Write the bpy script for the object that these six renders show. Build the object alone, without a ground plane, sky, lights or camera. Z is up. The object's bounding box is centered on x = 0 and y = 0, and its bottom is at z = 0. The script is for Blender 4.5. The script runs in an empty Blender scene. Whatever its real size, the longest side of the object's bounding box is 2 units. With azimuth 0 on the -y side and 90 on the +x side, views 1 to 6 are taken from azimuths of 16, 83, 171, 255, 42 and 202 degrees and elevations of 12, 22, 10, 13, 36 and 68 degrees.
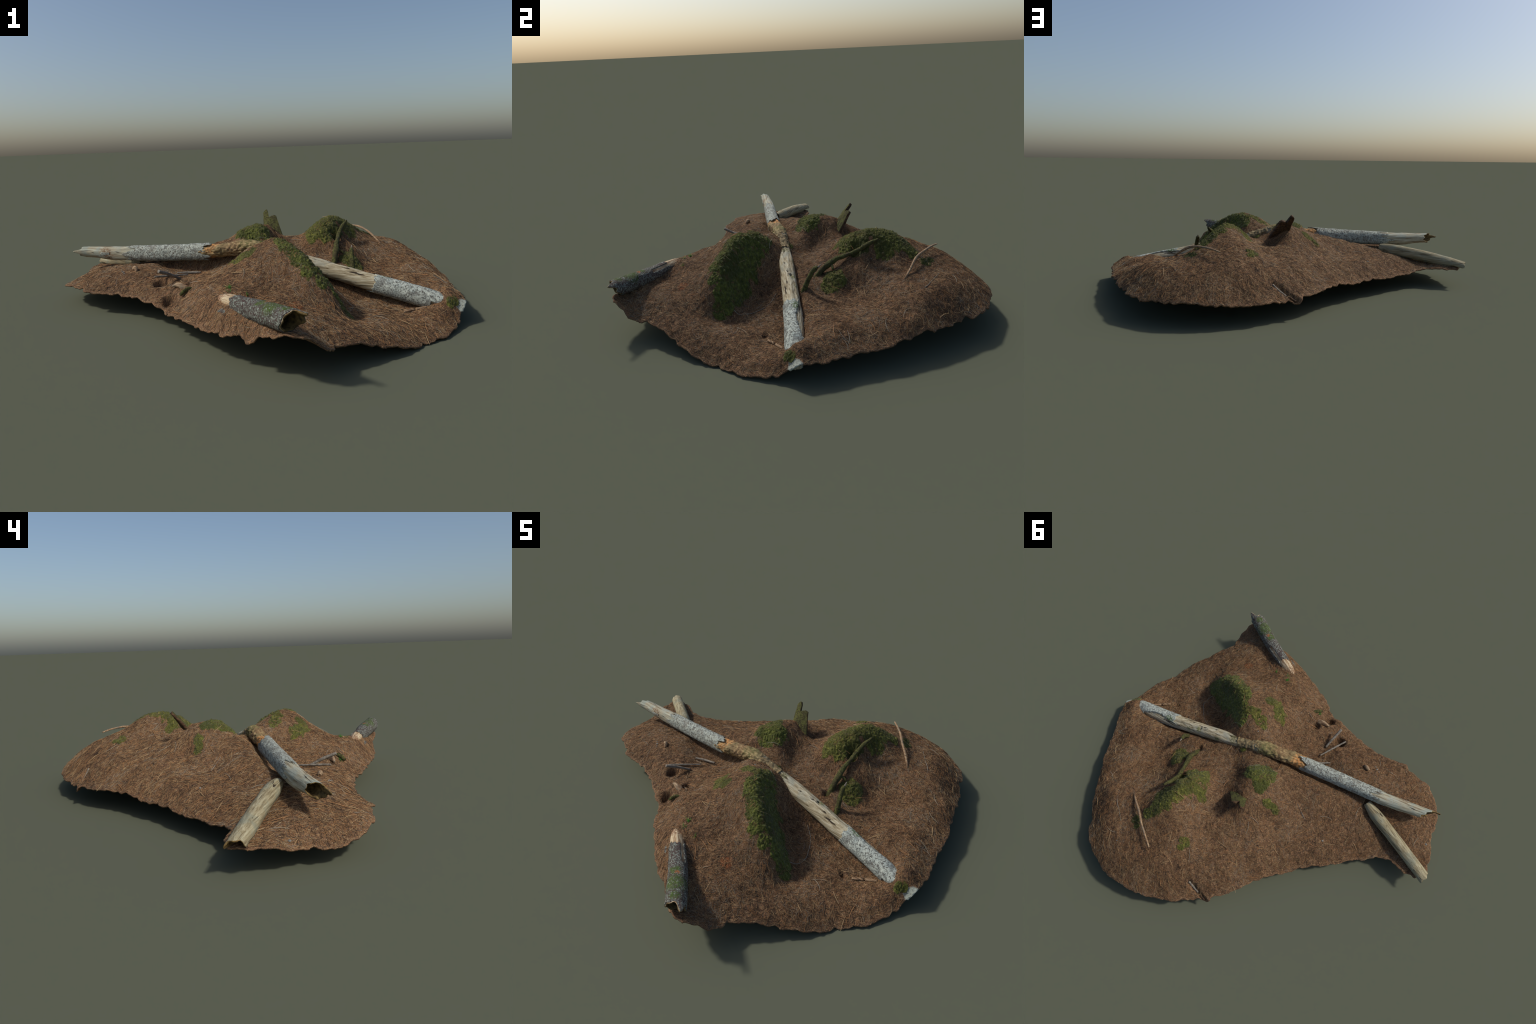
# Forest-floor patch: a thin crust of pine-needle litter over buried mossy rocks,
# crossed by a long dead trunk, with a second log, a hollow log, roots and twigs.
import bpy, bmesh, math, random
import numpy as np
from mathutils import Vector, noise as mnoise
from mathutils.geometry import delaunay_2d_cdt

SEED = 7
random.seed(SEED)
RNG = np.random.default_rng(SEED)

# ------------------------------------------------------------------ numpy noise
_perm = np.random.default_rng(11).permutation(512).astype(np.int64)
_grad = np.random.default_rng(12).normal(size=(512, 3))
_grad /= np.linalg.norm(_grad, axis=1)[:, None]


def perlin(P):
    """Gradient noise of an (n,3) array, about -0.7..0.7."""
    P = np.asarray(P, float)
    I = np.floor(P).astype(np.int64)
    F = P - I
    U = F * F * F * (F * (F * 6 - 15) + 10)
    out = np.zeros(len(P))
    for dx in (0, 1):
        for dy in (0, 1):
            for dz in (0, 1):
                h = _perm[(_perm[(_perm[(I[:, 0] + dx) & 511] + I[:, 1] + dy) & 511] + I[:, 2] + dz) & 511]
                g = _grad[h]
                d = F - np.array([dx, dy, dz])
                w = (U[:, 0] if dx else 1 - U[:, 0]) * (U[:, 1] if dy else 1 - U[:, 1]) * (U[:, 2] if dz else 1 - U[:, 2])
                out += w * (g * d).sum(1)
    return out


def fbm(P, octaves=3, gain=.5):
    P = np.asarray(P, float)
    s = np.zeros(len(P))
    a = 1.0
    for i in range(octaves):
        s += a * perlin(P * (2 ** i) + 17.3 * i)
        a *= gain
    return s


def smooth(a, b, x):
    t = np.clip((x - a) / (b - a), 0, 1)
    return t * t * (3 - 2 * t)


# ------------------------------------------------------------------ the lie of the land
# rim of the crust, anticlockwise seen from above starting at the hollow log
RIM = [(0.473,-0.841,0.152),(0.501,-0.811,0.118),(0.506,-0.774,0.099),(0.533,-0.714,0.088),(0.589,-0.662,0.087),
(0.643,-0.613,0.060),(0.715,-0.555,0.037),(0.777,-0.493,0.016),(0.817,-0.429,0.003),(0.871,-0.377,0.007),(0.914,-0.316,0.009),
(0.942,-0.259,0.019),(0.962,-0.192,0.032),(0.980,-0.156,0.055),(0.996,-0.128,0.090),(0.993,-0.086,0.083),(0.996,-0.033,0.083),
(0.977,0.055,0.082),(0.961,0.175,0.088),(0.940,0.278,0.100),(0.910,0.377,0.105),(0.890,0.464,0.108),(0.872,0.528,0.106),
(0.839,0.611,0.104),(0.814,0.688,0.103),(0.799,0.727,0.106),(0.745,0.779,0.103),(0.688,0.824,0.106),(0.632,0.862,0.105),
(0.545,0.888,0.108),(0.466,0.898,0.105),(0.393,0.902,0.098),(0.327,0.899,0.090),(0.210,0.874,0.094),(0.116,0.827,0.083),
(0.059,0.819,0.096),(0.017,0.781,0.093),(-0.089,0.699,0.102),(-0.128,0.651,0.102),(-0.161,0.617,0.106),(-0.263,0.550,0.089),
(-0.340,0.490,0.089),(-0.493,0.410,0.081),(-0.590,0.354,0.084),(-0.658,0.316,0.088),(-0.738,0.282,0.099),(-0.771,0.283,0.102),
(-0.807,0.292,0.106),(-0.857,0.314,0.108),(-0.901,0.329,0.105),(-0.934,0.326,0.104),(-0.985,0.278,0.112),(-0.985,0.203,0.106),
(-0.976,0.117,0.080),(-0.968,0.059,0.079),(-0.971,-0.006,0.073),(-0.973,-0.055,0.078),(-0.935,-0.139,0.088),(-0.913,-0.167,0.098),
(-0.866,-0.204,0.109),(-0.793,-0.237,0.109),(-0.711,-0.274,0.108),(-0.648,-0.289,0.100),(-0.560,-0.296,0.105),(-0.491,-0.320,0.105),
(-0.420,-0.349,0.108),(-0.353,-0.383,0.105),(-0.291,-0.419,0.109),(-0.226,-0.449,0.085),(-0.191,-0.494,0.089),(-0.156,-0.540,0.103),
(-0.115,-0.566,0.098),(-0.020,-0.640,0.100),(0.015,-0.670,0.104),(0.120,-0.735,0.103),(0.224,-0.780,0.108),(0.248,-0.793,0.111),
(0.277,-0.812,0.134),(0.312,-0.835,0.150),(0.338,-0.850,0.146),(0.358,-0.866,0.176),(0.416,-0.877,0.181),(0.444,-0.870,0.170)]

# crests, knolls, hollows and banks of the ground inside the rim, by neighbourhood
SUNNY_APRON = [
    (-0.100, -0.520, 0.130), (-0.074, -0.102, 0.188), (-0.071, -0.432, 0.199), (-0.050, -0.580, 0.132), (0.003, -0.472, 0.217), (0.030, -0.190, 0.262),
    (0.040, -0.565, 0.205), (0.040, -0.085, 0.292), (0.050, -0.660, 0.140), (0.050, -0.380, 0.252), (0.052, -0.275, 0.285), (0.065, -0.605, 0.200),
    (0.075, -0.555, 0.212), (0.080, -0.630, 0.192), (0.086, -0.517, 0.216), (0.086, -0.209, 0.318), (0.100, -0.260, 0.322), (0.110, -0.650, 0.196),
    (0.120, -0.170, 0.318), (0.120, -0.092, 0.305), (0.150, -0.690, 0.190), (0.160, -0.330, 0.325), (0.194, -0.263, 0.365), (0.200, -0.730, 0.182),
    (0.210, -0.165, 0.346), (0.220, -0.400, 0.272), (0.221, -0.586, 0.180), (0.235, -0.103, 0.290), (0.240, -0.755, 0.170), (0.250, -0.640, 0.170),
    (0.253, -0.528, 0.194), (0.255, -0.456, 0.221), (0.260, -0.232, 0.341), (0.270, -0.782, 0.172), (0.292, -0.204, 0.262),
]
TROUGH_AND_SOUTH_SLOPE = [
    (0.300, -0.450, 0.226), (0.303, -0.163, 0.218), (0.307, -0.275, 0.323), (0.309, -0.626, 0.170), (0.330, -0.825, 0.176), (0.355, -0.559, 0.179),
    (0.355, -0.195, 0.152), (0.360, -0.745, 0.166), (0.360, -0.163, 0.142), (0.360, -0.100, 0.175), (0.363, -0.315, 0.294), (0.375, -0.245, 0.160),
    (0.400, -0.850, 0.172), (0.400, -0.800, 0.150), (0.407, -0.280, 0.138), (0.415, -0.345, 0.250), (0.420, -0.500, 0.168), (0.434, -0.724, 0.145),
    (0.438, -0.122, 0.130), (0.440, -0.080, 0.118), (0.448, -0.308, 0.122), (0.460, -0.370, 0.205), (0.480, -0.620, 0.138), (0.485, -0.318, 0.088),
    (0.486, -0.160, 0.097), (0.505, -0.392, 0.145), (0.520, -0.219, 0.085), (0.520, -0.085, 0.090), (0.525, -0.367, 0.092), (0.528, -0.307, 0.082),
    (0.539, -0.270, 0.083), (0.544, -0.426, 0.086), (0.571, -0.304, 0.069), (0.585, -0.518, 0.094), (0.590, -0.085, 0.068), (0.598, -0.239, 0.068),
    (0.600, -0.480, 0.090), (0.605, -0.555, 0.095), (0.620, -0.130, 0.072), (0.628, -0.278, 0.063), (0.650, -0.300, 0.068), (0.660, -0.420, 0.072),
    (0.670, -0.100, 0.055), (0.690, -0.535, 0.062), (0.720, -0.155, 0.060), (0.742, -0.207, 0.052), (0.745, -0.337, 0.054), (0.750, -0.105, 0.050),
    (0.755, -0.403, 0.045), (0.810, -0.300, 0.046), (0.825, -0.180, 0.068), (0.825, -0.130, 0.056), (0.866, -0.335, 0.028), (0.905, -0.130, 0.124),
    (0.930, -0.135, 0.116),
]
WESTERN_FLAT = [
    (-0.944, 0.131, 0.105), (-0.880, -0.080, 0.118), (-0.870, 0.060, 0.135), (-0.850, 0.220, 0.120), (-0.800, 0.030, 0.152), (-0.784, 0.108, 0.146),
    (-0.750, -0.120, 0.155), (-0.750, 0.140, 0.128), (-0.720, 0.040, 0.162), (-0.620, -0.050, 0.185), (-0.620, 0.070, 0.165), (-0.600, 0.195, 0.158),
    (-0.571, -0.164, 0.178), (-0.516, -0.140, 0.188), (-0.512, 0.139, 0.170), (-0.500, -0.020, 0.188), (-0.456, 0.146, 0.178), (-0.450, -0.060, 0.195),
    (-0.450, 0.100, 0.200), (-0.440, -0.240, 0.165), (-0.420, -0.012, 0.178), (-0.420, 0.035, 0.216), (-0.413, 0.318, 0.157), (-0.360, -0.014, 0.166),
    (-0.350, -0.300, 0.150), (-0.350, -0.062, 0.155), (-0.340, -0.185, 0.180), (-0.330, 0.035, 0.230), (-0.300, -0.018, 0.162), (-0.300, 0.420, 0.155),
    (-0.271, 0.486, 0.128), (-0.270, 0.233, 0.197), (-0.260, -0.200, 0.160), (-0.260, -0.096, 0.157), (-0.250, -0.020, 0.165), (-0.250, 0.030, 0.235),
    (-0.228, -0.390, 0.130), (-0.200, -0.340, 0.165), (-0.200, -0.022, 0.170), (-0.200, 0.032, 0.246), (-0.156, -0.182, 0.184), (-0.150, -0.090, 0.175),
    (-0.150, -0.030, 0.180), (-0.150, 0.028, 0.252), (-0.145, -0.352, 0.184), (-0.145, 0.430, 0.190), (-0.122, 0.330, 0.220), (-0.120, -0.300, 0.180),
    (-0.115, 0.390, 0.222), (-0.110, 0.120, 0.300), (-0.104, 0.268, 0.278), (-0.102, 0.030, 0.268),
]
NORTHERN_KNOLLS = [
    (-0.100, 0.480, 0.205), (-0.070, 0.355, 0.250), (-0.060, 0.180, 0.330), (-0.050, 0.030, 0.262), (-0.036, 0.117, 0.342), (0.010, 0.085, 0.290),
    (0.013, 0.154, 0.359), (0.020, 0.360, 0.290), (0.030, 0.450, 0.245), (0.040, 0.020, 0.272), (0.048, -0.045, 0.292), (0.050, 0.120, 0.340),
    (0.050, 0.620, 0.205), (0.054, 0.280, 0.338), (0.056, 0.175, 0.352), (0.100, -0.042, 0.290), (0.100, 0.012, 0.268), (0.112, 0.312, 0.255),
    (0.116, 0.550, 0.228), (0.120, 0.170, 0.285), (0.120, 0.264, 0.300), (0.130, 0.440, 0.260), (0.142, 0.762, 0.152), (0.150, 0.055, 0.238),
    (0.150, 0.520, 0.236), (0.152, 0.132, 0.236), (0.160, -0.050, 0.280), (0.190, 0.300, 0.278), (0.200, 0.015, 0.232), (0.240, 0.220, 0.270),
    (0.249, 0.594, 0.267), (0.250, 0.040, 0.216), (0.255, 0.468, 0.292), (0.260, 0.381, 0.300), (0.298, 0.505, 0.308), (0.300, 0.005, 0.212),
    (0.300, 0.250, 0.325), (0.300, 0.360, 0.355), (0.317, 0.180, 0.250), (0.340, 0.270, 0.335), (0.350, 0.780, 0.200), (0.355, 0.423, 0.375),
    (0.370, 0.500, 0.340), (0.374, 0.167, 0.224), (0.400, 0.190, 0.240), (0.400, 0.360, 0.352), (0.405, 0.250, 0.280),
]
EASTERN_BOWL = [
    (0.420, 0.620, 0.272), (0.430, 0.070, 0.188), (0.440, -0.012, 0.180), (0.440, 0.470, 0.335), (0.460, 0.343, 0.262), (0.470, 0.140, 0.208),
    (0.490, 0.468, 0.290), (0.500, 0.160, 0.215), (0.500, 0.250, 0.232), (0.500, 0.800, 0.188), (0.511, 0.220, 0.192), (0.514, 0.089, 0.156),
    (0.515, 0.000, 0.172), (0.520, 0.480, 0.265), (0.540, 0.235, 0.176), (0.550, 0.180, 0.150), (0.600, -0.022, 0.146), (0.600, 0.160, 0.138),
    (0.600, 0.680, 0.216), (0.610, 0.318, 0.178), (0.617, 0.444, 0.228), (0.621, 0.829, 0.136), (0.650, 0.280, 0.165), (0.655, 0.555, 0.222),
    (0.680, 0.100, 0.128), (0.688, 0.707, 0.184), (0.695, 0.263, 0.152), (0.698, 0.366, 0.186), (0.718, 0.313, 0.168), (0.720, 0.620, 0.203),
    (0.752, -0.031, 0.144), (0.760, 0.450, 0.200), (0.781, 0.152, 0.137), (0.800, 0.250, 0.160), (0.820, 0.377, 0.159), (0.860, 0.070, 0.145),
    (0.860, 0.380, 0.152), (0.879, 0.242, 0.122), (0.880, -0.045, 0.138),
]
KNOLLS = SUNNY_APRON + TROUGH_AND_SOUTH_SLOPE + WESTERN_FLAT + NORTHERN_KNOLLS + EASTERN_BOWL

_R = np.array(RIM)
_K = np.array(KNOLLS)


def in_loop(X, Y, loop):
    inside = np.zeros(len(X), bool)
    n = len(loop)
    for i in range(n):
        x0, y0 = loop[i][:2]
        x1, y1 = loop[(i + 1) % n][:2]
        if y0 == y1:
            continue
        c = ((y0 > Y) != (y1 > Y)) & (X < (x1 - x0) * (Y - y0) / (y1 - y0) + x0)
        inside ^= c
    return inside


class Land:
    """Smooth interpolant through the rim and the knolls (multiquadric)."""
    C = .035

    def __init__(self):
        C = np.vstack([_R, _K])
        self.p = C[:, :2]
        n = len(C)
        A = np.zeros((n + 3, n + 3))
        A[:n, :n] = self.phi(np.hypot(*(self.p[:, None] - self.p[None]).transpose(2, 0, 1)))
        A[:n, :n] -= np.eye(n) * .004
        A[:n, n] = 1
        A[:n, n + 1:] = self.p
        A[n:, :n] = A[:n, n:].T
        self.w = np.linalg.solve(A, np.r_[C[:, 2], 0, 0, 0])

    def phi(self, r):
        return np.sqrt(r * r + self.C ** 2)

    def base(self, X, Y):
        X = np.asarray(X, float); Y = np.asarray(Y, float)
        out = np.zeros(len(X))
        for i in range(0, len(X), 20000):
            x = X[i:i + 20000]; y = Y[i:i + 20000]
            r = np.hypot(x[:, None] - self.p[None, :, 0], y[:, None] - self.p[None, :, 1])
            out[i:i + 20000] = self.phi(r) @ self.w[:-3] + self.w[-3] + self.w[-2] * x + self.w[-1] * y
        return out

    def __call__(self, X, Y):
        X = np.asarray(X, float); Y = np.asarray(Y, float)
        z = self.base(X, Y)
        P = np.c_[X, Y, np.zeros(len(X))]
        z += .008 * fbm(P * 9, 2) + .0055 * fbm(P * 30 + 5, 2) + .0018 * fbm(P * 110 + 9, 2) - .0015
        for (hx, hy, hr, hd) in HOLES:
            z -= hd * np.exp(-(((X - hx) ** 2 + (Y - hy) ** 2) / hr ** 2) ** 2)
        return np.maximum(z, .0045)


# burrows and sunken spots (x, y, radius, depth)
HOLES = [(-.325, -.268, .030, .055), (-.228, -.395, .026, .050), (-.165, -.315, .020, .035), (.412, .052, .018, .03),
         (.70, -.215, .012, .02), (.40, .275, .028, .04), (.165, .765, .014, .018), (.14, .775, .015, .026), (.118, .788, .013, .022), (.095, .800, .014, .018), (.075, .812, .014, .022), (.055, .822, .012, .018)]
land = Land()

# ------------------------------------------------------------------ helpers
ROOT = bpy.data.objects.new("forest_floor", None)
bpy.context.collection.objects.link(ROOT)
ROOT["label"] = "patch of pine needle forest floor with mossy rocks and dead logs"
ROOT["category"] = "forest floor"


def add_mesh(name, V, F, mat=None, parent=None, shade=True, mats=None, midx=None):
    me = bpy.data.meshes.new(name)
    V = np.asarray(V, np.float32)
    me.from_pydata(V.tolist() if len(V) < 1000 else [tuple(v) for v in V.tolist()], [], F if isinstance(F, list) else F.tolist())
    for m in (mats or ([mat] if mat else [])):
        me.materials.append(m)
    if midx is not None:
        me.polygons.foreach_set("material_index", np.asarray(midx, np.int32))
    if shade:
        me.polygons.foreach_set("use_smooth", np.ones(len(me.polygons), bool))
    me.update()
    ob = bpy.data.objects.new(name, me)
    bpy.context.collection.objects.link(ob)
    ob.parent = parent or ROOT
    return ob


def lin(r, g, b):
    f = lambda c: (c / 255 / 12.92) if c / 255 <= .04045 else ((c / 255 + .055) / 1.055) ** 2.4
    return (f(r), f(g), f(b), 1)


# ------------------------------------------------------------------ materials
class Mat:
    def __init__(self, name, rough=.85):
        self.m = bpy.data.materials.new(name)
        self.m.use_nodes = True
        self.nt = self.m.node_tree
        self.b = self.nt.nodes["Principled BSDF"]
        self.b.inputs["Roughness"].default_value = rough
        self.b.inputs["Specular IOR Level"].default_value = .25
        self.co = self.nt.nodes.new("ShaderNodeTexCoord").outputs["Object"]

    def node(self, t, **kw):
        n = self.nt.nodes.new(t)
        for k, v in kw.items():
            if k.startswith("_"):
                setattr(n, k[1:], v)
            else:
                key = k.replace("__", " ")
                if isinstance(v, bpy.types.NodeSocket):
                    self.nt.links.new(v, n.inputs[key])
                else:
                    n.inputs[key].default_value = v
        return n

    def link(self, a, b):
        self.nt.links.new(a, b)

    def mapped(self, scale=(1, 1, 1), rot=(0, 0, 0), loc=(0, 0, 0)):
        n = self.node("ShaderNodeMapping", Vector=self.co)
        n.inputs["Scale"].default_value = scale
        n.inputs["Rotation"].default_value = rot
        n.inputs["Location"].default_value = loc
        return n.outputs[0]

    def noise(self, scale, detail=3, rough=.55, vec=None, dist=0):
        return self.node("ShaderNodeTexNoise", Vector=vec or self.co, Scale=scale, Detail=detail, Roughness=rough, Distortion=dist).outputs["Fac"]

    def voro(self, scale, vec=None, feature="F1", out="Distance"):
        return self.node("ShaderNodeTexVoronoi", _feature=feature, Vector=vec or self.co, Scale=scale).outputs[out]

    def ramp(self, fac, stops, interp="LINEAR"):
        n = self.node("ShaderNodeValToRGB", Fac=fac)
        cr = n.color_ramp
        cr.interpolation = interp
        while len(cr.elements) < len(stops):
            cr.elements.new(.5)
        for e, (p, c) in zip(cr.elements, stops):
            e.position = p
            e.color = c if len(c) == 4 else (*c, 1)
        return n.outputs["Color"]

    def step(self, fac, a, b):
        n = self.node("ShaderNodeMapRange", _interpolation_type="SMOOTHSTEP", Value=fac)
        n.inputs["From Min"].default_value = a
        n.inputs["From Max"].default_value = b
        return n.outputs[0]

    def math(self, op, a, b=0.0):
        n = self.node("ShaderNodeMath", _operation=op)
        for i, v in enumerate((a, b)):
            if isinstance(v, bpy.types.NodeSocket):
                self.link(v, n.inputs[i])
            else:
                n.inputs[i].default_value = v
        return n.outputs[0]

    def mix(self, fac, a, b, mode="MIX"):
        n = self.nt.nodes.new("ShaderNodeMix")
        n.data_type = "RGBA"
        n.blend_type = mode
        for i, v in ((0, fac), (6, a), (7, b)):
            if isinstance(v, bpy.types.NodeSocket):
                self.link(v, n.inputs[i])
            else:
                n.inputs[i].default_value = v
        return n.outputs[2]

    def blob(self, centre, radius, soft=.4, wob=.5, freq=40):
        """patch mask: 1 inside a ragged blob round a point"""
        n = self.node("ShaderNodeVectorMath", _operation="DISTANCE")
        self.link(self.co, n.inputs[0])
        n.inputs[1].default_value = centre
        d = self.math("DIVIDE", n.outputs["Value"], radius)
        d = self.math("ADD", d, self.math("MULTIPLY", self.math("SUBTRACT", self.noise(freq, 4, .65), .5), wob * 2.4))
        return self.step(d, 1 + soft * .5, 1 - soft * .5)

    def color(self, c):
        if isinstance(c, bpy.types.NodeSocket):
            self.link(c, self.b.inputs["Base Color"])
        else:
            self.b.inputs["Base Color"].default_value = c
        return self

    def bump(self, h, strength=.5, dist=.004):
        n = self.node("ShaderNodeBump", Height=h, Strength=strength, Distance=dist)
        self.link(n.outputs[0], self.b.inputs["Normal"])
        return self


def streaks(M, width, length, angle, tilt=0, thr=(.56, .64)):
    v = M.mapped((length, width, width), (0, 0, 0))
    n = M.node("ShaderNodeVectorRotate", _rotation_type="Z_AXIS", Vector=M.co, Angle=angle)
    s = M.node("ShaderNodeVectorMath", _operation="MULTIPLY")
    M.link(n.outputs[0], s.inputs[0])
    s.inputs[1].default_value = (length, width, (width + length) * .5)
    f = M.node("ShaderNodeTexNoise", Vector=s.outputs[0], Scale=1, Detail=1.5, Roughness=.5, Distortion=.6).outputs["Fac"]
    return M.step(f, *thr)


def mat_litter():
    M = Mat("needle_litter_soil", .9)
    base = M.ramp(M.noise(170, 4, .7), [(.25, lin(45, 35, 26)), (.5, lin(88, 68, 50)), (.75, lin(128, 101, 74))])
    large = M.ramp(M.noise(5, 4, .6), [(.3, lin(93, 75, 60)), (.7, lin(132, 96, 68))])
    c = M.mix(.35, base, large, "MIX")
    h = M.noise(170, 4, .7)
    cols = [lin(140, 100, 66), lin(57, 43, 34), lin(150, 117, 81), lin(117, 82, 57), lin(97, 77, 61), lin(170, 142, 106)]
    for i, col in enumerate(cols):
        s = streaks(M, 360 + 60 * (i % 3), 34, .35 + i * 1.05, thr=(.57, .62) if i < 5 else (.62, .67))
        c = M.mix(M.math("MULTIPLY", s, .85), c, col)
        h = M.math("ADD", h, M.math("MULTIPLY", s, .35))
    fle = M.step(M.voro(70), .10, .06)
    c = M.mix(M.math("MULTIPLY", fle, M.step(M.noise(13, 2), .56, .62)), c, lin(146, 138, 125))
    c = M.mix(M.math("MULTIPLY", M.blob((.79, .55, .15), .085, .9, .8, 18), .55), c, lin(60, 49, 40))
    crust = M.ramp(M.noise(130, 6, .78), [(.38, lin(82, 72, 61)), (.46, lin(171, 175, 159))])
    c = M.mix(M.blob((.990, -.142, .074), .034, .3, .3, 60), c, crust)
    for (p, r) in [((.355, -.559, .179), .026)]:
        c = M.mix(M.math("MULTIPLY", M.blob(p, r), .55), c, lin(155, 86, 45))
    M.color(c).bump(h, .35, .003)
    return M.m


def mat_moss(name, dark, mid, bright):
    M = Mat(name, .95)
    f = M.noise(55, 5, .7)
    c = M.ramp(f, [(.28, dark), (.48, mid), (.70, bright)])
    c = M.mix(M.step(M.noise(8, 3), .5, .62), c, M.mix(.5, mid, dark))
    br = M.step(M.noise(24, 5, .75), .54, .66)
    c = M.mix(M.math("MULTIPLY", br, .75), c, lin(92, 70, 46))
    M.color(c).bump(M.noise(260, 3, .7), .8, .004)
    M.b.inputs["Sheen Weight"].default_value = .15
    return M.m


def mat_plain(name, c1, c2, scale=60, rough=.85):
    M = Mat(name, rough)
    M.color(M.ramp(M.noise(scale, 3, .6), [(.3, c1), (.7, c2)])).bump(M.noise(300, 2), .3, .002)
    return M.m


def rotz(M, angle):
    return M.node("ShaderNodeVectorRotate", _rotation_type="Z_AXIS", Vector=M.co, Angle=angle).outputs[0]


def grain(M, angle, along, across, detail=4, dist=.4):
    s = M.node("ShaderNodeVectorMath", _operation="MULTIPLY")
    M.link(rotz(M, angle), s.inputs[0])
    s.inputs[1].default_value = (along, across, across)
    return M.node("ShaderNodeTexNoise", Vector=s.outputs[0], Scale=1, Detail=detail, Roughness=.6, Distortion=dist).outputs["Fac"]


def mat_wood(name, angle, pale, mid, dark, stain, blobs=()):
    M = Mat(name, .8)
    g = grain(M, angle, 7, 130)
    c = M.ramp(g, [(.3, dark), (.48, mid), (.68, pale)])
    c = M.mix(M.math("MULTIPLY", M.step(M.noise(14, 4, .6), .5, .68), .7), c, stain)
    crack = M.step(grain(M, angle, 6, 75, 3, .8), .37, .33)
    c = M.mix(crack, c, lin(58, 48, 36))
    for (p, r, col) in blobs:
        c = M.mix(M.math("MULTIPLY", M.blob(p, r, .9, .9, 45), M.step(M.noise(140, 5, .75), .40, .58)), c, col)
    h = M.math("SUBTRACT", g, M.math("MULTIPLY", crack, .6))
    M.color(c).bump(h, .6, .004)
    return M.m


def mat_lichen_bark(name, pale, pale2, gap, thr=.40, blobs=()):
    M = Mat(name, .9)
    n = M.noise(150, 6, .78)
    crack = M.step(M.noise(70, 5, .7, dist=1.2), .40, .46)
    crust = M.math("MULTIPLY", M.step(n, thr - .05, thr + .05), M.math("ADD", .45, M.math("MULTIPLY", crack, .55)))
    crust = M.math("MULTIPLY", crust, M.math("ADD", .55, M.math("MULTIPLY", M.step(M.noise(22, 4, .6), .36, .46), .45)))
    pc = M.ramp(M.noise(34, 5, .65), [(.3, pale2), (.65, pale)])
    gc = M.ramp(M.noise(40, 3), [(.3, gap), (.7, tuple(min(1, x * 1.9) for x in gap[:3]))])
    c = M.mix(crust, gc, pc)
    for (p, r, col) in blobs:
        c = M.mix(M.math("MULTIPLY", M.blob(p, r, .7, .8, 60), M.step(M.noise(170, 5, .75), .38, .56)), c, col)
    M.color(c).bump(M.math("ADD", crust, M.math("MULTIPLY", n, .8)), .8, .003)
    return M.m


GREEN = lin(78, 98, 42)
m_litter = mat_litter()
m_moss = mat_moss("moss", lin(41, 43, 18), lin(83, 84, 34), lin(124, 123, 52))
m_moss_bright = mat_moss("moss_bright", lin(40, 44, 18), lin(79, 85, 34), lin(120, 125, 52))
m_frond = [mat_plain("moss_frond_%d" % i, a, b, 200, .9) for i, (a, b) in enumerate([
    (lin(55, 56, 24), lin(83, 84, 35)), (lin(98, 100, 42), lin(132, 132, 60)), (lin(71, 78, 30), lin(95, 101, 42)), (lin(79, 71, 42), lin(103, 91, 54))])]
m_needles = [mat_plain("dry_needle_%d" % i, a, b, 40, .7) for i, (a, b) in enumerate([
    (lin(46, 35, 29), lin(67, 53, 39)), (lin(113, 86, 60), lin(140, 106, 72)), (lin(151, 109, 69), lin(180, 133, 89)),
    (lin(162, 134, 97), lin(193, 165, 122)), (lin(85, 67, 52), lin(109, 87, 66)), (lin(136, 129, 113), lin(167, 157, 138))])]
m_wood = mat_wood("bare_wood", .11, lin(202, 194, 168), lin(164, 150, 120), lin(98, 84, 60), lin(150, 152, 138),
                  [((.455, -.040, .214), .017, lin(88, 96, 52)), ((.235, -.03, .262), .022, lin(92, 94, 58)), ((.33, -.012, .232), .014, lin(86, 94, 50)),
                   ((.52, -.040, .192), .012, lin(88, 92, 50)), ((.440, -.048, .219), .0065, lin(30, 26, 18)), ((.20, -.035, .262), .03, lin(116, 108, 80))])
m_far_wood = mat_wood("grey_wood", .03, lin(184, 184, 164), lin(158, 150, 126), lin(112, 98, 76), lin(138, 148, 138),
                      [((-.70, .02, .27), .03, lin(158, 160, 146)), ((-.75, -.02, .235), .035, lin(118, 88, 62))])
m_rot = mat_wood("rotten_wood", .1, lin(184, 166, 120), lin(138, 116, 80), lin(80, 64, 42), lin(112, 98, 66),
                 [((-.165, -.02, .275), .045, lin(190, 130, 74)), ((-.02, -.03, .28), .07, lin(112, 86, 60)), ((.03, -.02, .29), .05, lin(108, 108, 64)), ((.14, -.02, .27), .07, lin(112, 100, 76)), ((.09, -.02, .28), .02, lin(150, 158, 154))])
m_hollow = mat_plain("hollow_core", lin(52, 42, 26), lin(134, 110, 66), 60)
m_bark = mat_lichen_bark("lichen_bark", lin(192, 196, 182), lin(160, 168, 160), lin(66, 58, 52), .42,
                         [((.66, -.062, .165), .026, GREEN), ((.62, -.095, .135), .02, lin(82, 62, 52))])
m_bark_far = mat_lichen_bark("lichen_bark_upper", lin(180, 184, 170), lin(152, 158, 150), lin(80, 70, 60), .43)
m_log2 = mat_wood("weathered_wood", .584, lin(171, 164, 136), lin(139, 128, 99), lin(98, 85, 63), lin(128, 130, 112))
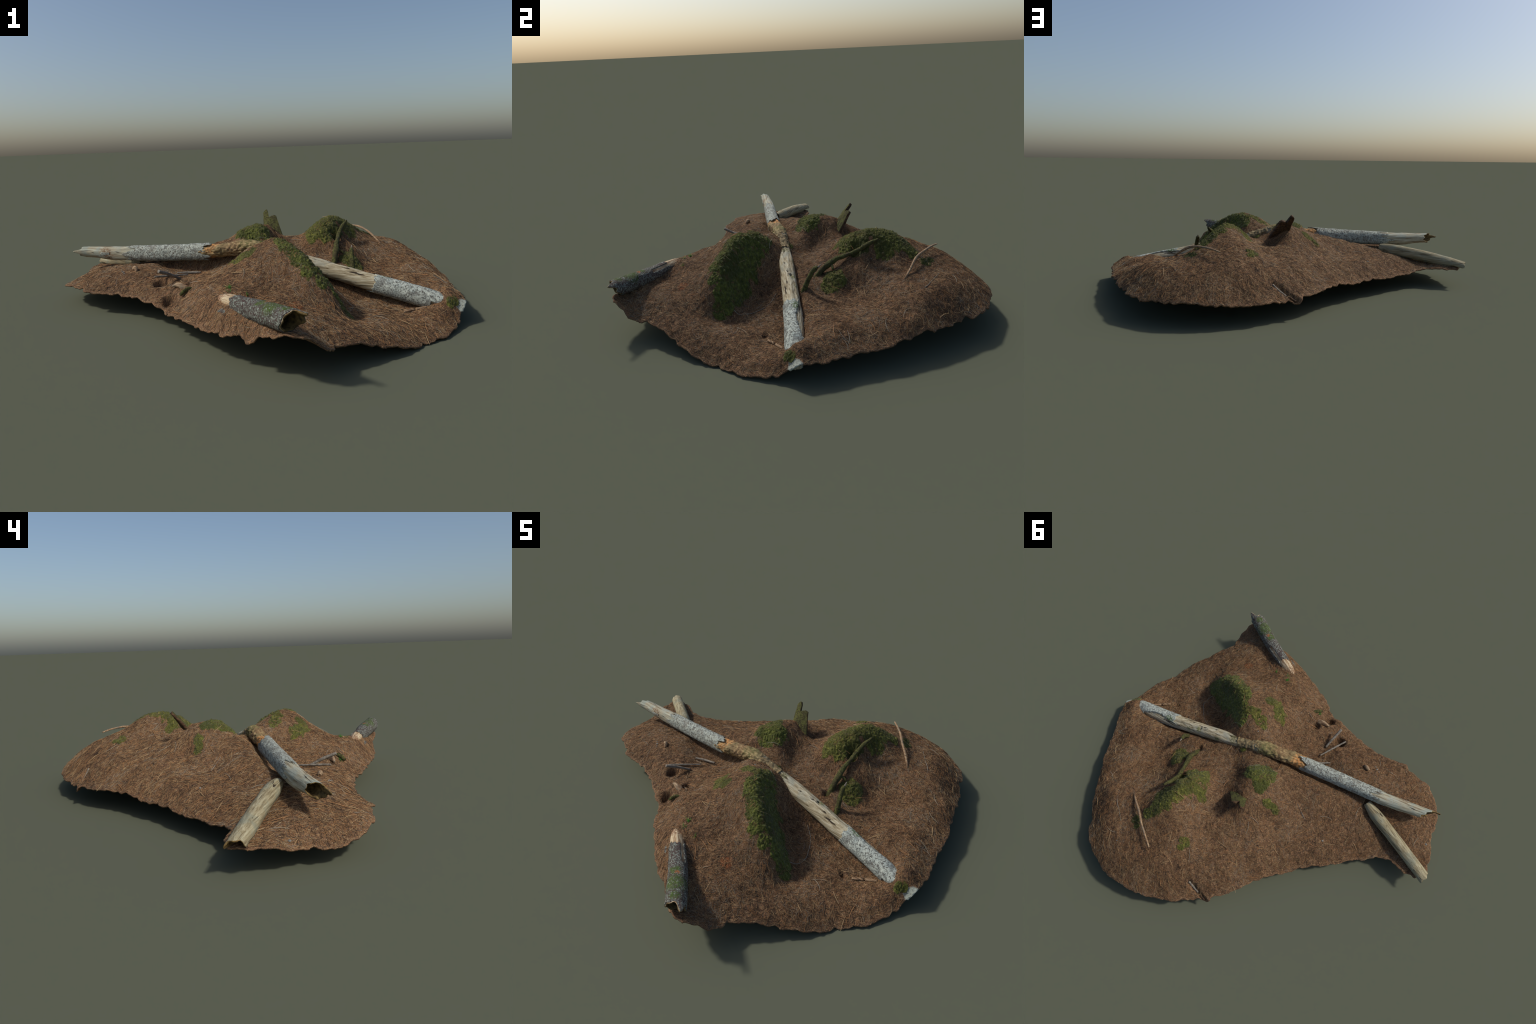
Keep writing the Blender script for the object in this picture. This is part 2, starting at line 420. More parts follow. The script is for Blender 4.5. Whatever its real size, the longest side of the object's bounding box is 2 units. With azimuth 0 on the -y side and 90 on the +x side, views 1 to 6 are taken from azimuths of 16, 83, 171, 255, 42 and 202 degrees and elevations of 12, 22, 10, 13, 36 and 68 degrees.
m_dark_bark = mat_lichen_bark("dark_bark", lin(156, 162, 150), lin(116, 122, 110), lin(64, 50, 46), .50,
                              [((.335, -.80, .243), .040, GREEN), ((.28, -.755, .240), .022, GREEN), ((.385, -.845, .25), .022, GREEN), ((.30, -.76, .243), .010, lin(180, 110, 60))])
m_pale_wood = mat_wood("pale_wood", .77, lin(202, 188, 158), lin(166, 142, 110), lin(108, 82, 58), lin(134, 94, 64), [((.085, -.59, .205), .035, lin(112, 76, 52))])
m_mossy_bark = mat_lichen_bark("mossy_bark", lin(94, 96, 48), lin(70, 66, 38), lin(54, 46, 34), .44)
m_shard_back = mat_wood("shard_back", 1.0, lin(104, 80, 54), lin(70, 50, 34), lin(44, 32, 22), lin(58, 44, 32))
m_twig = mat_wood("twig_wood", 0, lin(176, 156, 124), lin(140, 112, 84), lin(88, 66, 48), lin(120, 112, 96))
m_grey_twig = mat_plain("grey_twig", lin(92, 84, 74), lin(146, 138, 124), 90)
m_grass = mat_plain("grass_blade", lin(40, 92, 28), lin(66, 128, 44), 90)
m_stone = mat_plain("grey_stone", lin(104, 102, 96), lin(142, 140, 132), 60)

# ------------------------------------------------------------------ ground crust
def rim_loop(step=.006):
    P = []
    n = len(RIM)
    for i in range(n):
        a, b = _R[i], _R[(i + 1) % n]
        k = max(1, int(np.hypot(*(b - a)[:2]) / step))
        for j in range(k):
            P.append(a + (b - a) * j / k)
    P = np.array(P)
    c = np.c_[P[:, :2] * 34, np.zeros(len(P))]
    # ragged torn edge
    P[:, 0] += .020 * perlin(c * .8) + .004 * perlin(c * 3.1 + 4)
    P[:, 1] += .020 * perlin(c * .8 + 31) + .004 * perlin(c * 3.1 + 44)
    return P


def build_ground():
    loop = rim_loop()
    g = .0052
    xs = np.arange(-1.02, 1.02, g)
    ys = np.arange(-.95, .95, g * .866)
    X, Y = np.meshgrid(xs, ys)
    X = X + (np.arange(len(ys)) % 2)[:, None] * g / 2
    X = X.ravel() + RNG.normal(0, g * .12, X.size)
    Y = Y.ravel() + RNG.normal(0, g * .12, Y.size)
    ok = in_loop(X, Y, loop)
    # keep clear of the rim itself
    X, Y = X[ok], Y[ok]
    keep = np.ones(len(X), bool)
    # distance to the rim by chunks
    L = loop[:, :2]
    for i in range(0, len(X), 4000):
        d = np.hypot(X[i:i + 4000, None] - L[None, :, 0], Y[i:i + 4000, None] - L[None, :, 1]).min(1)
        keep[i:i + 4000] = d > g * .6
    X, Y = X[keep], Y[keep]
    nl = len(loop)
    pts = [Vector((float(q[0]), float(q[1]))) for q in loop] + [Vector((float(a), float(b))) for a, b in zip(X, Y)]
    edges = [(i, (i + 1) % nl) for i in range(nl)]
    v, e, f, *_ = delaunay_2d_cdt(pts, edges, [list(range(nl))], 1, 1e-6, False)
    V = np.array([(a.x, a.y) for a in v])
    Zs = land(V[:, 0], V[:, 1])
    T = np.array([list(t) for t in f if len(t) == 3], np.int64)
    cen = V[T].mean(1)
    T = T[in_loop(cen[:, 0], cen[:, 1], loop)]
    return np.c_[V, Zs], T, loop


GV, GF, LOOP = build_ground()


def vert_normals(V, F):
    n = np.cross(V[F[:, 1]] - V[F[:, 0]], V[F[:, 2]] - V[F[:, 0]])
    N = np.zeros_like(V)
    for k in range(3):
        np.add.at(N, F[:, k], n)
    N /= np.linalg.norm(N, axis=1)[:, None] + 1e-12
    if N[:, 2].mean() < 0:
        N = -N
    return N


def shell(V, F, thick):
    """close a sheet into a thin crust"""
    n = len(V)
    N = vert_normals(V, F)
    fn = np.cross(V[F[:, 1]] - V[F[:, 0]], V[F[:, 2]] - V[F[:, 0]])[:, 2]
    F = np.where((fn < 0)[:, None], F[:, ::-1], F)
    und = V - N * thick
    und[:, 2] = np.maximum(und[:, 2], .0005)
    E = np.vstack([F[:, [0, 1]], F[:, [1, 2]], F[:, [2, 0]]])
    key = {}
    for a, b in E.tolist():
        key[(a, b)] = 1
    rim = [(a, b) for (a, b) in key if (b, a) not in key]
    faces = F.tolist() + (F[:, ::-1] + n).tolist() + [[b, a, a + n, b + n] for a, b in rim]
    return np.vstack([V, und]), faces


V2, F2 = shell(GV, GF, .006)
ground = add_mesh("ground", V2, F2, m_litter)

# ------------------------------------------------------------------ moss
# each cushion: list of (x, y, radius) lobes
MOSS = {
    "ridge": [(.222, -.150, .050), (.262, -.205, .062), (.315, -.250, .066), (.375, -.295, .066), (.43, -.335, .064), (.485, -.372, .052), (.525, -.40, .035),
              (.24, -.265, .045), (.275, -.30, .055), (.325, -.345, .055), (.375, -.385, .050), (.425, -.41, .035)],
    "summit_a": [(.105, -.305, .036), (.065, -.300, .036), (.040, -.268, .042), (.028, -.235, .038)],
    "summit_b": [(.150, -.185, .036), (.120, -.165, .038), (.100, -.150, .030), (.19, -.19, .03)],
    "knoll": [(.010, .115, .066), (.045, .135, .060), (-.030, .125, .060), (-.015, .18, .05), (-.02, .215, .035)],
    "knoll_foot": [(-.085, .262, .028), (-.125, .268, .030)],
    "bank": [(.295, .255, .062), (.34, .265, .062), (.28, .31, .052), (.345, .345, .062), (.375, .40, .065), (.41, .44, .065), (.45, .49, .055), (.48, .52, .04),
             (.395, .30, .05), (.45, .40, .05)],
    "bank_back": [(.252, .355, .030)],
    "hump": [(.495, .155, .050), (.470, .130, .04), (.52, .125, .042), (.505, .10, .03)],
    "north_spot": [(.249, .594, .032), (.258, .625, .022)],
    "stick_spot": [(.535, .565, .030), (.52, .60, .02)],
    "rim_spot": [(.925, -.155, .022), (.945, -.140, .018)],
    "trunk_collar": [(.16, -.005, .022)],
}


def moss_mask(X, Y, lobes):
    m = np.full(len(X), -9.)
    for (x, y, r) in lobes:
        d = 1 - np.hypot(X - x, Y - y) / r
        m = np.maximum(m, d)
    P = np.c_[X, Y, np.zeros(len(X))]
    return m + .42 * fbm(P * 26, 3, .6)


GN = vert_normals(GV, GF)
MOSS_ALL = np.zeros(len(GV))
frond_seeds = []
for name, lobes in MOSS.items():
    m = moss_mask(GV[:, 0], GV[:, 1], lobes)
    MOSS_ALL = np.maximum(MOSS_ALL, smooth(-.05, .3, m))
    keep = (m[GF] > -.12).any(1)
    F = GF[keep]
    if len(F) < 6:
        continue
    used, inv = np.unique(F, return_inverse=True)
    V = GV[used]; N = GN[used]; mm = m[used]
    F = inv.reshape(-1, 3)
    # refine once so that the cushions can be lumpy
    E = np.sort(np.vstack([F[:, [0, 1]], F[:, [1, 2]], F[:, [2, 0]]]), axis=1)
    Eu, ei = np.unique(E, axis=0, return_inverse=True)
    ei = ei.reshape(-1)
    k = len(F); n0 = len(V)
    mid = (V[Eu[:, 0]] + V[Eu[:, 1]]) / 2
    V = np.vstack([V, mid]); N = np.vstack([N, (N[Eu[:, 0]] + N[Eu[:, 1]]) / 2]); mm = np.r_[mm, (mm[Eu[:, 0]] + mm[Eu[:, 1]]) / 2]
    a, b, c = ei[:k] + n0, ei[k:2 * k] + n0, ei[2 * k:] + n0
    F = np.vstack([np.c_[F[:, 0], a, c], np.c_[a, F[:, 1], b], np.c_[c, b, F[:, 2]], np.c_[a, b, c]])
    lump = np.abs(fbm(V * np.array([60, 60, 36]), 2)) * .013 + fbm(V * 170, 2) * .003 + fbm(V * 22, 1) * .005
    t = smooth(-.12, .35, mm)
    V = V + N * (t * (.004 + lump) - .003)[:, None]
    fn = np.cross(V[F[:, 1]] - V[F[:, 0]], V[F[:, 2]] - V[F[:, 0]])[:, 2]
    if fn.sum() < 0:
        F = F[:, ::-1]
    fm = mm[F].mean(1) + .22 * fbm(V[F].mean(1) * 120, 2)
    add_mesh("moss_cushion", V, F, mats=[m_moss_bright if name in ("ridge", "knoll") else m_moss, m_litter], midx=(fm < .12).astype(int))
    frond_seeds.append((V, N, mm))


def build_fronds():
    V = []; F = []; MI = []
    for (P, N, mm) in frond_seeds:
        idx = np.nonzero(mm > .05 + .15 * RNG.uniform(size=len(mm)))[0]
        cnt = min(int(len(idx) * 1.3), 20000)
        pick = RNG.choice(idx, cnt, replace=True)
        p = P[pick] + RNG.normal(0, .0012, (cnt, 3))
        nn = N[pick] + RNG.normal(0, .55, (cnt, 3))
        nn /= np.linalg.norm(nn, axis=1)[:, None]
        t = np.cross(nn, RNG.normal(size=(cnt, 3)))
        t /= np.linalg.norm(t, axis=1)[:, None]
        s = np.cross(nn, t)
        L = RNG.uniform(.0014, .0036, cnt)[:, None]
        w = .0009
        base = len(V) * 1
        quad = np.stack([p + t * w, p - .5 * t * w + .87 * s * w, p - .5 * t * w - .87 * s * w, p + nn * L], 1)
        V.append(quad.reshape(-1, 3))
        MI.append(np.repeat(RNG.choice(4, cnt, p=[.38, .27, .22, .13]), 3))
    nt = sum(len(v) for v in V) // 4
    o = np.arange(nt)[:, None] * 4
    F = np.stack([np.c_[o, o + 1, o + 3], np.c_[o + 1, o + 2, o + 3], np.c_[o + 2, o, o + 3]], 1).reshape(-1, 3)
    ob = add_mesh("moss_fronds", np.vstack(V), F, mats=m_frond, midx=np.concatenate(MI))
    ob["kind"] = "stuff"


build_fronds()

# ------------------------------------------------------------------ needles
def moss_at(X, Y):
    m = np.full(len(X), 0.)
    for lobes in MOSS.values():
        m = np.maximum(m, smooth(-.05, .3, moss_mask(X, Y, lobes)))
    return m


def needle_strips(cx, cy, ang, L, w, bend, lift0, lift1):
    """three-sided bent prisms lying on the ground; returns verts (n,9,3)"""
    n = len(cx)
    ts = np.array([-.5, 0, .5])
    px = np.zeros((n, 3)); py = np.zeros((n, 3))
    for k, t in enumerate(ts):
        a = ang + bend * t
        off = bend * L * .25 * (1 - 4 * t * t)
        px[:, k] = cx + np.cos(ang) * L * t - np.sin(ang) * off
        py[:, k] = cy + np.sin(ang) * L * t + np.cos(ang) * off
    return px, py


def build_needles(count, Lr, w, name, weights, lift=(.0002, .0016)):
    X = RNG.uniform(-1, 1, count * 3); Y = RNG.uniform(-.92, .92, count * 3)
    ok = in_loop(X, Y, LOOP)
    X, Y = X[ok], Y[ok]
    keep = (RNG.uniform(size=len(X)) > moss_at(X, Y) * .80) & (np.hypot(X - .985, Y + .142) > .034)
    X, Y = X[keep][:count], Y[keep][:count]
    n = len(X)
    L = RNG.uniform(*Lr, n)
    ang = RNG.uniform(0, 2 * math.pi, n) + .8 * perlin(np.c_[X * 6, Y * 6, X * 0])
    px, py = needle_strips(X, Y, ang, L, w, RNG.normal(0, .45, n), 0, 0)
    ok = in_loop(px[:, 0], py[:, 0], LOOP) & in_loop(px[:, 2], py[:, 2], LOOP)
    px, py, ang, L = px[ok], py[ok], ang[ok], L[ok]
    n = len(px)
    pz = land(px.ravel(), py.ravel()).reshape(n, 3)
    pz[:, 1] = np.maximum(pz[:, 1], (pz[:, 0] + pz[:, 2]) / 2 - .002)
    pz += RNG.uniform(*lift, (n, 1)) + RNG.uniform(0, .0012, (n, 3))
    C = np.stack([px, py, pz], 2)
    tdir = C[:, 2] - C[:, 0]
    tdir /= np.linalg.norm(tdir, axis=1)[:, None]
    side = np.cross(tdir, np.array([0, 0, 1.])); side /= np.linalg.norm(side, axis=1)[:, None] + 1e-9
    up = np.cross(side, tdir)
    rings = []
    for k, ws in enumerate((.55, 1, .35)):
        ww = w * ws
        for a in (math.pi / 2, math.pi * 7 / 6, math.pi * 11 / 6):
            rings.append(C[:, k] + side * ww * math.cos(a) + up * ww * math.sin(a))
    V = np.stack(rings, 1).reshape(-1, 3)
    V[:, 2] = np.maximum(V[:, 2], .001)
    o = np.arange(n)[:, None] * 9
    F = []
    for k in (0, 3):
        for a, b in ((0, 1), (1, 2), (2, 0)):
            F.append(np.c_[o + k + a, o + k + b, o + k + 3 + b, o + k + 3 + a])
    F = np.stack(F, 1).reshape(-1, 4)
    # colours drift in patches: darker damp ground, paler dry drifts
    order = [0, 4, 1, 2, 3, 5]
    drift = fbm(np.c_[px[:, 1] * 6, py[:, 1] * 6, px[:, 1] * 0 + 3], 3)
    u = np.clip(RNG.uniform(size=n) + .36 * drift, 0, .9999)
    mi = np.repeat(np.array(order)[np.minimum(np.searchsorted(np.cumsum([weights[k] for k in order]), u), 5)], 6)
    ob = add_mesh(name, V, F, mats=m_needles, midx=mi)
    ob["kind"] = "stuff"
    return ob


build_needles(72000, (.010, .030), .00048, "needle_litter", [.29, .22, .16, .17, .12, .04])
build_needles(6500, (.022, .048), .00058, "loose_needles", [.10, .25, .27, .26, .07, .05], (.0008, .003))

# ------------------------------------------------------------------ round wood
def spline(pts, n):
    P = np.array(pts, float)
    d = np.r_[0, np.cumsum(np.linalg.norm(np.diff(P[:, :3], axis=0), axis=1))]
    t = np.linspace(0, d[-1], n)
    m = np.gradient(P, d, axis=0) if len(P) > 2 else np.repeat((P[1:] - P[:1]) / d[-1], 2, 0)
    i = np.clip(np.searchsorted(d, t, side="right") - 1, 0, len(P) - 2)
    h = (d[i + 1] - d[i]); u = ((t - d[i]) / h)[:, None]; h = h[:, None]
    return ((2 * u ** 3 - 3 * u ** 2 + 1) * P[i] + (u ** 3 - 2 * u ** 2 + u) * h * m[i] + (-2 * u ** 3 + 3 * u ** 2) * P[i + 1] + (u ** 3 - u ** 2) * h * m[i + 1]), t


def frames(C):
    T = np.gradient(C, axis=0); T /= np.linalg.norm(T, axis=1)[:, None]
    S = np.cross(T, np.array([0, 0, 1.])); S /= np.linalg.norm(S, axis=1)[:, None]
    U = np.cross(S, T)
    return T, S, U


def tube(name, pts, n=60, m=24, mat=None, parent=None, rough=.0015, freq=60, radial=None, ends=(None, None), caps=(True, True), hollow=(0, 0), stretch=.25, mats=None):
    """Lofted round timber. pts rows: x,y,z,r.  radial(s01,theta)->factor;
    ends: function theta->extra length; hollow: depth of the rotted-out core at each end."""
    Q, t = spline(pts, n)
    C = Q[:, :3]; R = Q[:, 3]
    T, S, U = frames(C)
    th = np.linspace(0, 2 * math.pi, m, endpoint=False)
    s01 = t / t[-1]
    ext = np.zeros((n, m))
    for e, fn in enumerate(ends):
        if fn is not None:
            # ragged end: slide the last rings along the axis
            w = smooth(.12, 0, s01) if e == 0 else smooth(.88, 1, s01)
            ext += (w[:, None] * fn(th)[None]) * (-1 if e == 0 else 1)
    rad = np.repeat(R[:, None], m, 1)
    if radial is not None:
        rad = rad * radial(s01[:, None] + 0 * th[None], th[None] + 0 * s01[:, None])
    base = C[:, None] + S[:, None] * np.cos(th)[None, :, None] * rad[..., None] + U[:, None] * np.sin(th)[None, :, None] * rad[..., None] + T[:, None] * ext[..., None]
    # grain-wise roughness
    q = np.stack([s01[:, None] * t[-1] * stretch + 0 * th[None], np.cos(th)[None] * rad, np.sin(th)[None] * rad], 2).reshape(-1, 3)
    dn = (fbm(q * freq + len(name), 3) * rough).reshape(n, m)
    out = np.cos(th)[None, :, None] * S[:, None] + np.sin(th)[None, :, None] * U[:, None]
    base = base + out * dn[..., None]
    V = [base.reshape(-1, 3)]
    F = []
    MI = []
    for i in range(n - 1):
        for j in range(m):
            k = (j + 1) % m
            F.append([i * m + j, i * m + k, (i + 1) * m + k, (i + 1) * m + j]); MI.append(0)
    cnt = n * m
    for e in (0, 1):
        ring = 0 if e == 0 else n - 1
        if not caps[e]:
            continue
        idx = [ring * m + j for j in range(m)]
        inn = T[ring] * (1 if e == 0 else -1)
        depth = hollow[e]
        steps = [(.0005, .86), (.25, .78), (.6, .66), (1, .40)] if depth > 0 else [(0, .8), (0, .45)]
        prev = idx
        for (fd, fr) in steps:
            rel = base[ring] - C[ring]
            ax = (rel @ T[ring])[:, None] * T[ring]
            nr = C[ring] + ax * (1 - fd) + (rel - ax) * fr + inn * depth * fd
            nr = nr + RNG.normal(0, .0012, nr.shape) * (1 if depth else .6)
            V.append(nr)
            new = list(range(cnt, cnt + m)); cnt += m
            for j in range(m):
                k = (j + 1) % m
                q4 = [prev[j], prev[k], new[k], new[j]]
                F.append(q4[::-1] if e == 1 else q4[::-1]); MI.append(1 if mats else 0)
            prev = new
        V.append((C[ring] + inn * depth)[None]); apex = cnt; cnt += 1
        for j in range(m):
            F.append([prev[j], apex, prev[(j + 1) % m]]); MI.append(1 if mats else 0)
    ob = add_mesh(name, np.vstack(V), F, mat, parent, mats=mats, midx=MI if mats else None)
    bm = bmesh.new(); bm.from_mesh(ob.data); bmesh.ops.recalc_face_normals(bm, faces=bm.faces); bm.to_mesh(ob.data); bm.free()
    return ob


def sleeve(name, pts, n, m, mat, parent, thick=.003, gap=.0, rag0=.01, rag1=.01, open_fn=None, freq=70, rough=.0016, seed=0, end1=None, radial=None):
    """Bark sleeve with ragged ends wrapped round a log; open_fn(s,theta)>0 leaves a hole."""
    Q, t = spline(pts, n)
    C = Q[:, :3]; R = Q[:, 3] + gap
    T, S, U = frames(C)
    th = np.linspace(0, 2 * math.pi, m, endpoint=False)
    V = []; L = t[-1]
    cyc = np.c_[np.cos(th), np.sin(th), th * 0 + seed]
    r0 = rag0 * (fbm(cyc * 2.2 + 3, 3) * 1.3); r1 = rag1 * (fbm(cyc * 2.2 + 9, 3) * 1.3)
    s = t[:, None] / L
    tt = t[:, None] + (1 - s) ** 3 * r0[None] + s ** 3 * r1[None]
    if end1 is not None:
        tt = tt + smooth(.8, 1, s) * end1(th)[None]
    ds = tt - t[:, None]
    out = np.cos(th)[None, :, None] * S[:, None] + np.sin(th)[None, :, None] * U[:, None]
    q = np.stack([tt * .6, np.cos(th)[None] * R[:, None], np.sin(th)[None] * R[:, None]], 2).reshape(-1, 3)
    dn = (fbm(q * freq + seed, 3) * rough).reshape(n, m) + thick
    RR = R[:, None] * (1 if radial is None else radial(.5 + 0 * s, th[None] + 0 * s))
    A = C[:, None] + T[:, None] * ds[..., None] + out * (RR + dn)[..., None]
    B = C[:, None] + T[:, None] * ds[..., None] + out * (RR - .002 + 0 * dn)[..., None]
    V = np.vstack([A.reshape(-1, 3), B.reshape(-1, 3)])
    off = n * m
    S01 = np.repeat(s, m, 1); TH = np.repeat(th[None], n, 0)
    hole = np.zeros((n, m), bool) if open_fn is None else open_fn(S01, TH) > 0
    on = np.zeros((n - 1, m), bool)
    F = []
    for i in range(n - 1):
        for j in range(m):
            k = (j + 1) % m
            if hole[i, j] and hole[i + 1, k]:
                continue
            on[i, j] = True
            a, b, c, d = i * m + j, i * m + k, (i + 1) * m + k, (i + 1) * m + j
            F.append([a, b, c, d]); F.append([d + off, c + off, b + off, a + off])
    for i in range(n - 1):
        for j in range(m):
            if not on[i, j]:
                continue
            k = (j + 1) % m
            a, b, c, d = i * m + j, i * m + k, (i + 1) * m + k, (i + 1) * m + j
            if i == 0 or not on[i - 1, j]:
                F.append([b, a, a + off, b + off])
            if i == n - 2 or not on[i + 1, j]:
                F.append([d, c, c + off, d + off])
            if not on[i, (j - 1) % m]:
                F.append([a, d, d + off, a + off])
            if not on[i, k]:
                F.append([c, b, b + off, c + off])
    ob = add_mesh(name, V, F, mat, parent)
    bm = bmesh.new(); bm.from_mesh(ob.data); bmesh.ops.recalc_face_normals(bm, faces=bm.faces)
    bmesh.ops.delete(bm, geom=[v for v in bm.verts if not v.link_faces], context="VERTS")
    bm.to_mesh(ob.data); bm.free()
    for p in ob.data.polygons:
        p.use_smooth = True
    return ob


# --- the long trunk ----------------------------------------------------------
TR_LOW = [(.962, -.134, .050, .026), (.93, -.128, .061, .033), (.885, -.119, .078, .038), (.75, -.096, .112, .039), (.599, -.076, .145, .038), (.441, -.059, .185, .0365), (.274, -.043, .226, .034), (.17, -.036, .245, .030)]
TR_MID = [(.20, -.038, .243, .032), (.12, -.034, .264, .031), (.05, -.033, .286, .034), (-.05, -.032, .277, .035), (-.14, -.034, .270, .036), (-.236, -.027, .262, .032), (-.30, -.021, .257, .030)]
TR_UP = [(-.26, -.025, .259, .0315), (-.451, -.009, .249, .0315), (-.68, .010, .238, .0305), (-.80, .013, .236, .0295), (-.885, .016, .236, .0285)]


def belly(s, th):
    # the underside hangs lower than a true circle
    return 1 + .38 * smooth(0, -1, np.sin(th)) * smooth(.95, .7, s)



def low_radial(s, th):
    # a long flake groove along the upper north side and a knot hole
    f = 1 + .05 * np.sin(3 * th + 6 * s) * .5
    f = f * (1 - .75 * smooth(.12, .02, s) * smooth(.1, -.5, np.sin(th)))
    f = f - .35 * np.exp(-((th - 1.35) / .16) ** 2 - ((s - .665) / .008) ** 2)
    f = f - .10 * np.exp(-((th - 1.15) / .16) ** 2) * smooth(.42, .5, s) * smooth(.98, .75, s)
    return f


trunk = tube("fallen_trunk", TR_LOW, 150, 40, m_wood, rough=.0030, freq=90, radial=low_radial, caps=(True, True), stretch=.12)


def mid_radial(s, th):
    # rotted open on top: the roof of the trunk has fallen in
    top = np.exp(-((np.mod(th, 2 * math.pi) - 1.75) / .85) ** 2)
    w = smooth(.44, .60, s) * smooth(1.02, .93, s)
    return 1 - .40 * top * w


mid = tube("rotten_section", TR_MID, 150, 48, m_rot, trunk, rough=.011, freq=85, radial=mid_radial, stretch=.6, caps=(True, True))


def far_end(th):
    # longer on the south side, with one splinter
    d = np.mod(th, 2 * math.pi)
    return .030 * -np.cos(d - math.pi + math.pi) * 1.0 + .036 * np.exp(-((np.angle(np.exp(1j * (d - 3.05)))) / .30) ** 2) + .006 * np.sin(7 * d)


upper = tube("upper_trunk", TR_UP, 130, 44, None, trunk, radial=belly, rough=.0030, freq=90, ends=(None, far_end), hollow=(0, .09), stretch=.15, mats=[m_far_wood, m_hollow])

sleeve("bark", [(.958, -.133, .052, .0265), (.93, -.128, .061, .0335), (.885, -.119, .078, .0385), (.75, -.096, .112, .0395), (.612, -.078, .142, .0385)], 90, 48, m_bark, trunk,
       rag0=.012, rag1=.035, open_fn=lambda s, th: np.where((np.mod(th, 6.283) > -.1) & (np.mod(th, 6.283) < 1.0 - .35 * np.sin(s * 7)) & (s > .35), 1, np.where((s < .3) & (np.sin(th) < .25), 1, -1)), seed=3)
sleeve("bark", [(-.185, -.0290, .266, .0340), (-.30, -.021, .258, .0325), (-.451, -.009, .249, .0322), (-.62, .005, .2415, .0312)], 110, 48, m_bark_far, trunk,
       rag0=.05, rag1=.09, thick=.0022, rough=.0026, radial=belly, seed=8)
sleeve("bark", [(-.735, .011, .237, .0302), (-.775, .012, .2365, .0300)], 16, 48, m_bark_far, trunk, rag0=.02, rag1=.02,
       open_fn=lambda s, th: np.where(np.abs(np.angle(np.exp(1j * (th - 3.6)))) > .55, 1, -1), thick=.002, seed=12)

# --- the second log ------------------------------------------------------------
log2 = tube("weathered_log", [(-.575, .045, .190, .020), (-.614, .075, .182, .0295), (-.746, .162, .164, .0315), (-.857, .236, .142, .032), (-.972, .312, .112, .033)],
            110, 40, None, rough=.0022, freq=80, hollow=(0, .08), stretch=.12, mats=[m_log2, m_hollow],
            ends=(None, lambda th: .010 * np.cos(th - .5) + .004 * np.sin(5 * th) - .060 * smooth(.1, -.5, np.sin(th))),
            radial=lambda s, th: 1 - .62 * smooth(.80, .97, s) * smooth(.1, -.5, np.sin(th)))

# --- the hollow log -------------------------------------------------------------
HL = [(.070, -.575, .186, .021), (.100, -.599, .191, .027), (.157, -.645, .196, .031), (.220, -.697, .198, .034), (.281, -.748, .205, .036), (.34, -.803, .212, .037), (.395, -.854, .218, .037)]


def lip(th):
    # the roof juts out, the floor is broken back
    return .006 + .018 * np.sin(th) + .044 * np.exp(-((np.angle(np.exp(1j * (th - 2.3)))) / .45) ** 2) + .026 * np.exp(-((np.angle(np.exp(1j * (th - 3.3)))) / .45) ** 2) + .004 * np.sin(6 * th + 1)


hollow = tube("hollow_log", HL, 110, 44, None, rough=.003, freq=80, ends=(None, lip), hollow=(0, .24), stretch=.3, mats=[m_pale_wood, m_hollow])
sleeve("bark", [(.160, -.648, .196, .0312), (.220, -.697, .198, .0342), (.281, -.748, .205, .0362), (.34, -.803, .212, .0372), (.392, -.851, .2175, .0372)], 90, 52, m_dark_bark, hollow, end1=lip,
       rag0=.03, rag1=.006, thick=.0035, rough=.003, freq=60, seed=21,
       open_fn=lambda s, th: np.where((np.abs(np.angle(np.exp(1j * (th - 2.3)))) < .35) & (s < .38), 1, -1))

# --- roots, snag, shard ---------------------------------------------------------
tube("root_branch", [(.414, .068, .160, .018), (.417, .088, .190, .0145), (.420, .110, .220, .013), (.421, .140, .245, .0145), (.417, .179, .266, .012), (.417, .230, .280, .010), (.418, .288, .302, .010), (.430, .330, .332, .0105), (.449, .370, .358, .004)],
     70, 16, m_mossy_bark, rough=.0035, freq=90, stretch=.5)
snag = tube("snag", [(.517, -.010, .145, .013), (.513, .003, .178, .0125), (.510, .016, .208, .0115), (.505, .038, .246, .011), (.502, .056, .264, .010), (.501, .066, .270, .006)], 40, 16, m_mossy_bark, rough=.003, freq=90, stretch=.4)
tube("splinter", [(.503, .055, .262, .005), (.502, .070, .270, .0045), (.501, .083, .281, .002)], 14, 8, m_grey_twig, snag, rough=.001)
tube("root_stub", [(.421, .140, .243, .007), (.440, .150, .240, .006), (.455, .150, .230, .005)], 14, 10, m_mossy_bark, rough=.002)


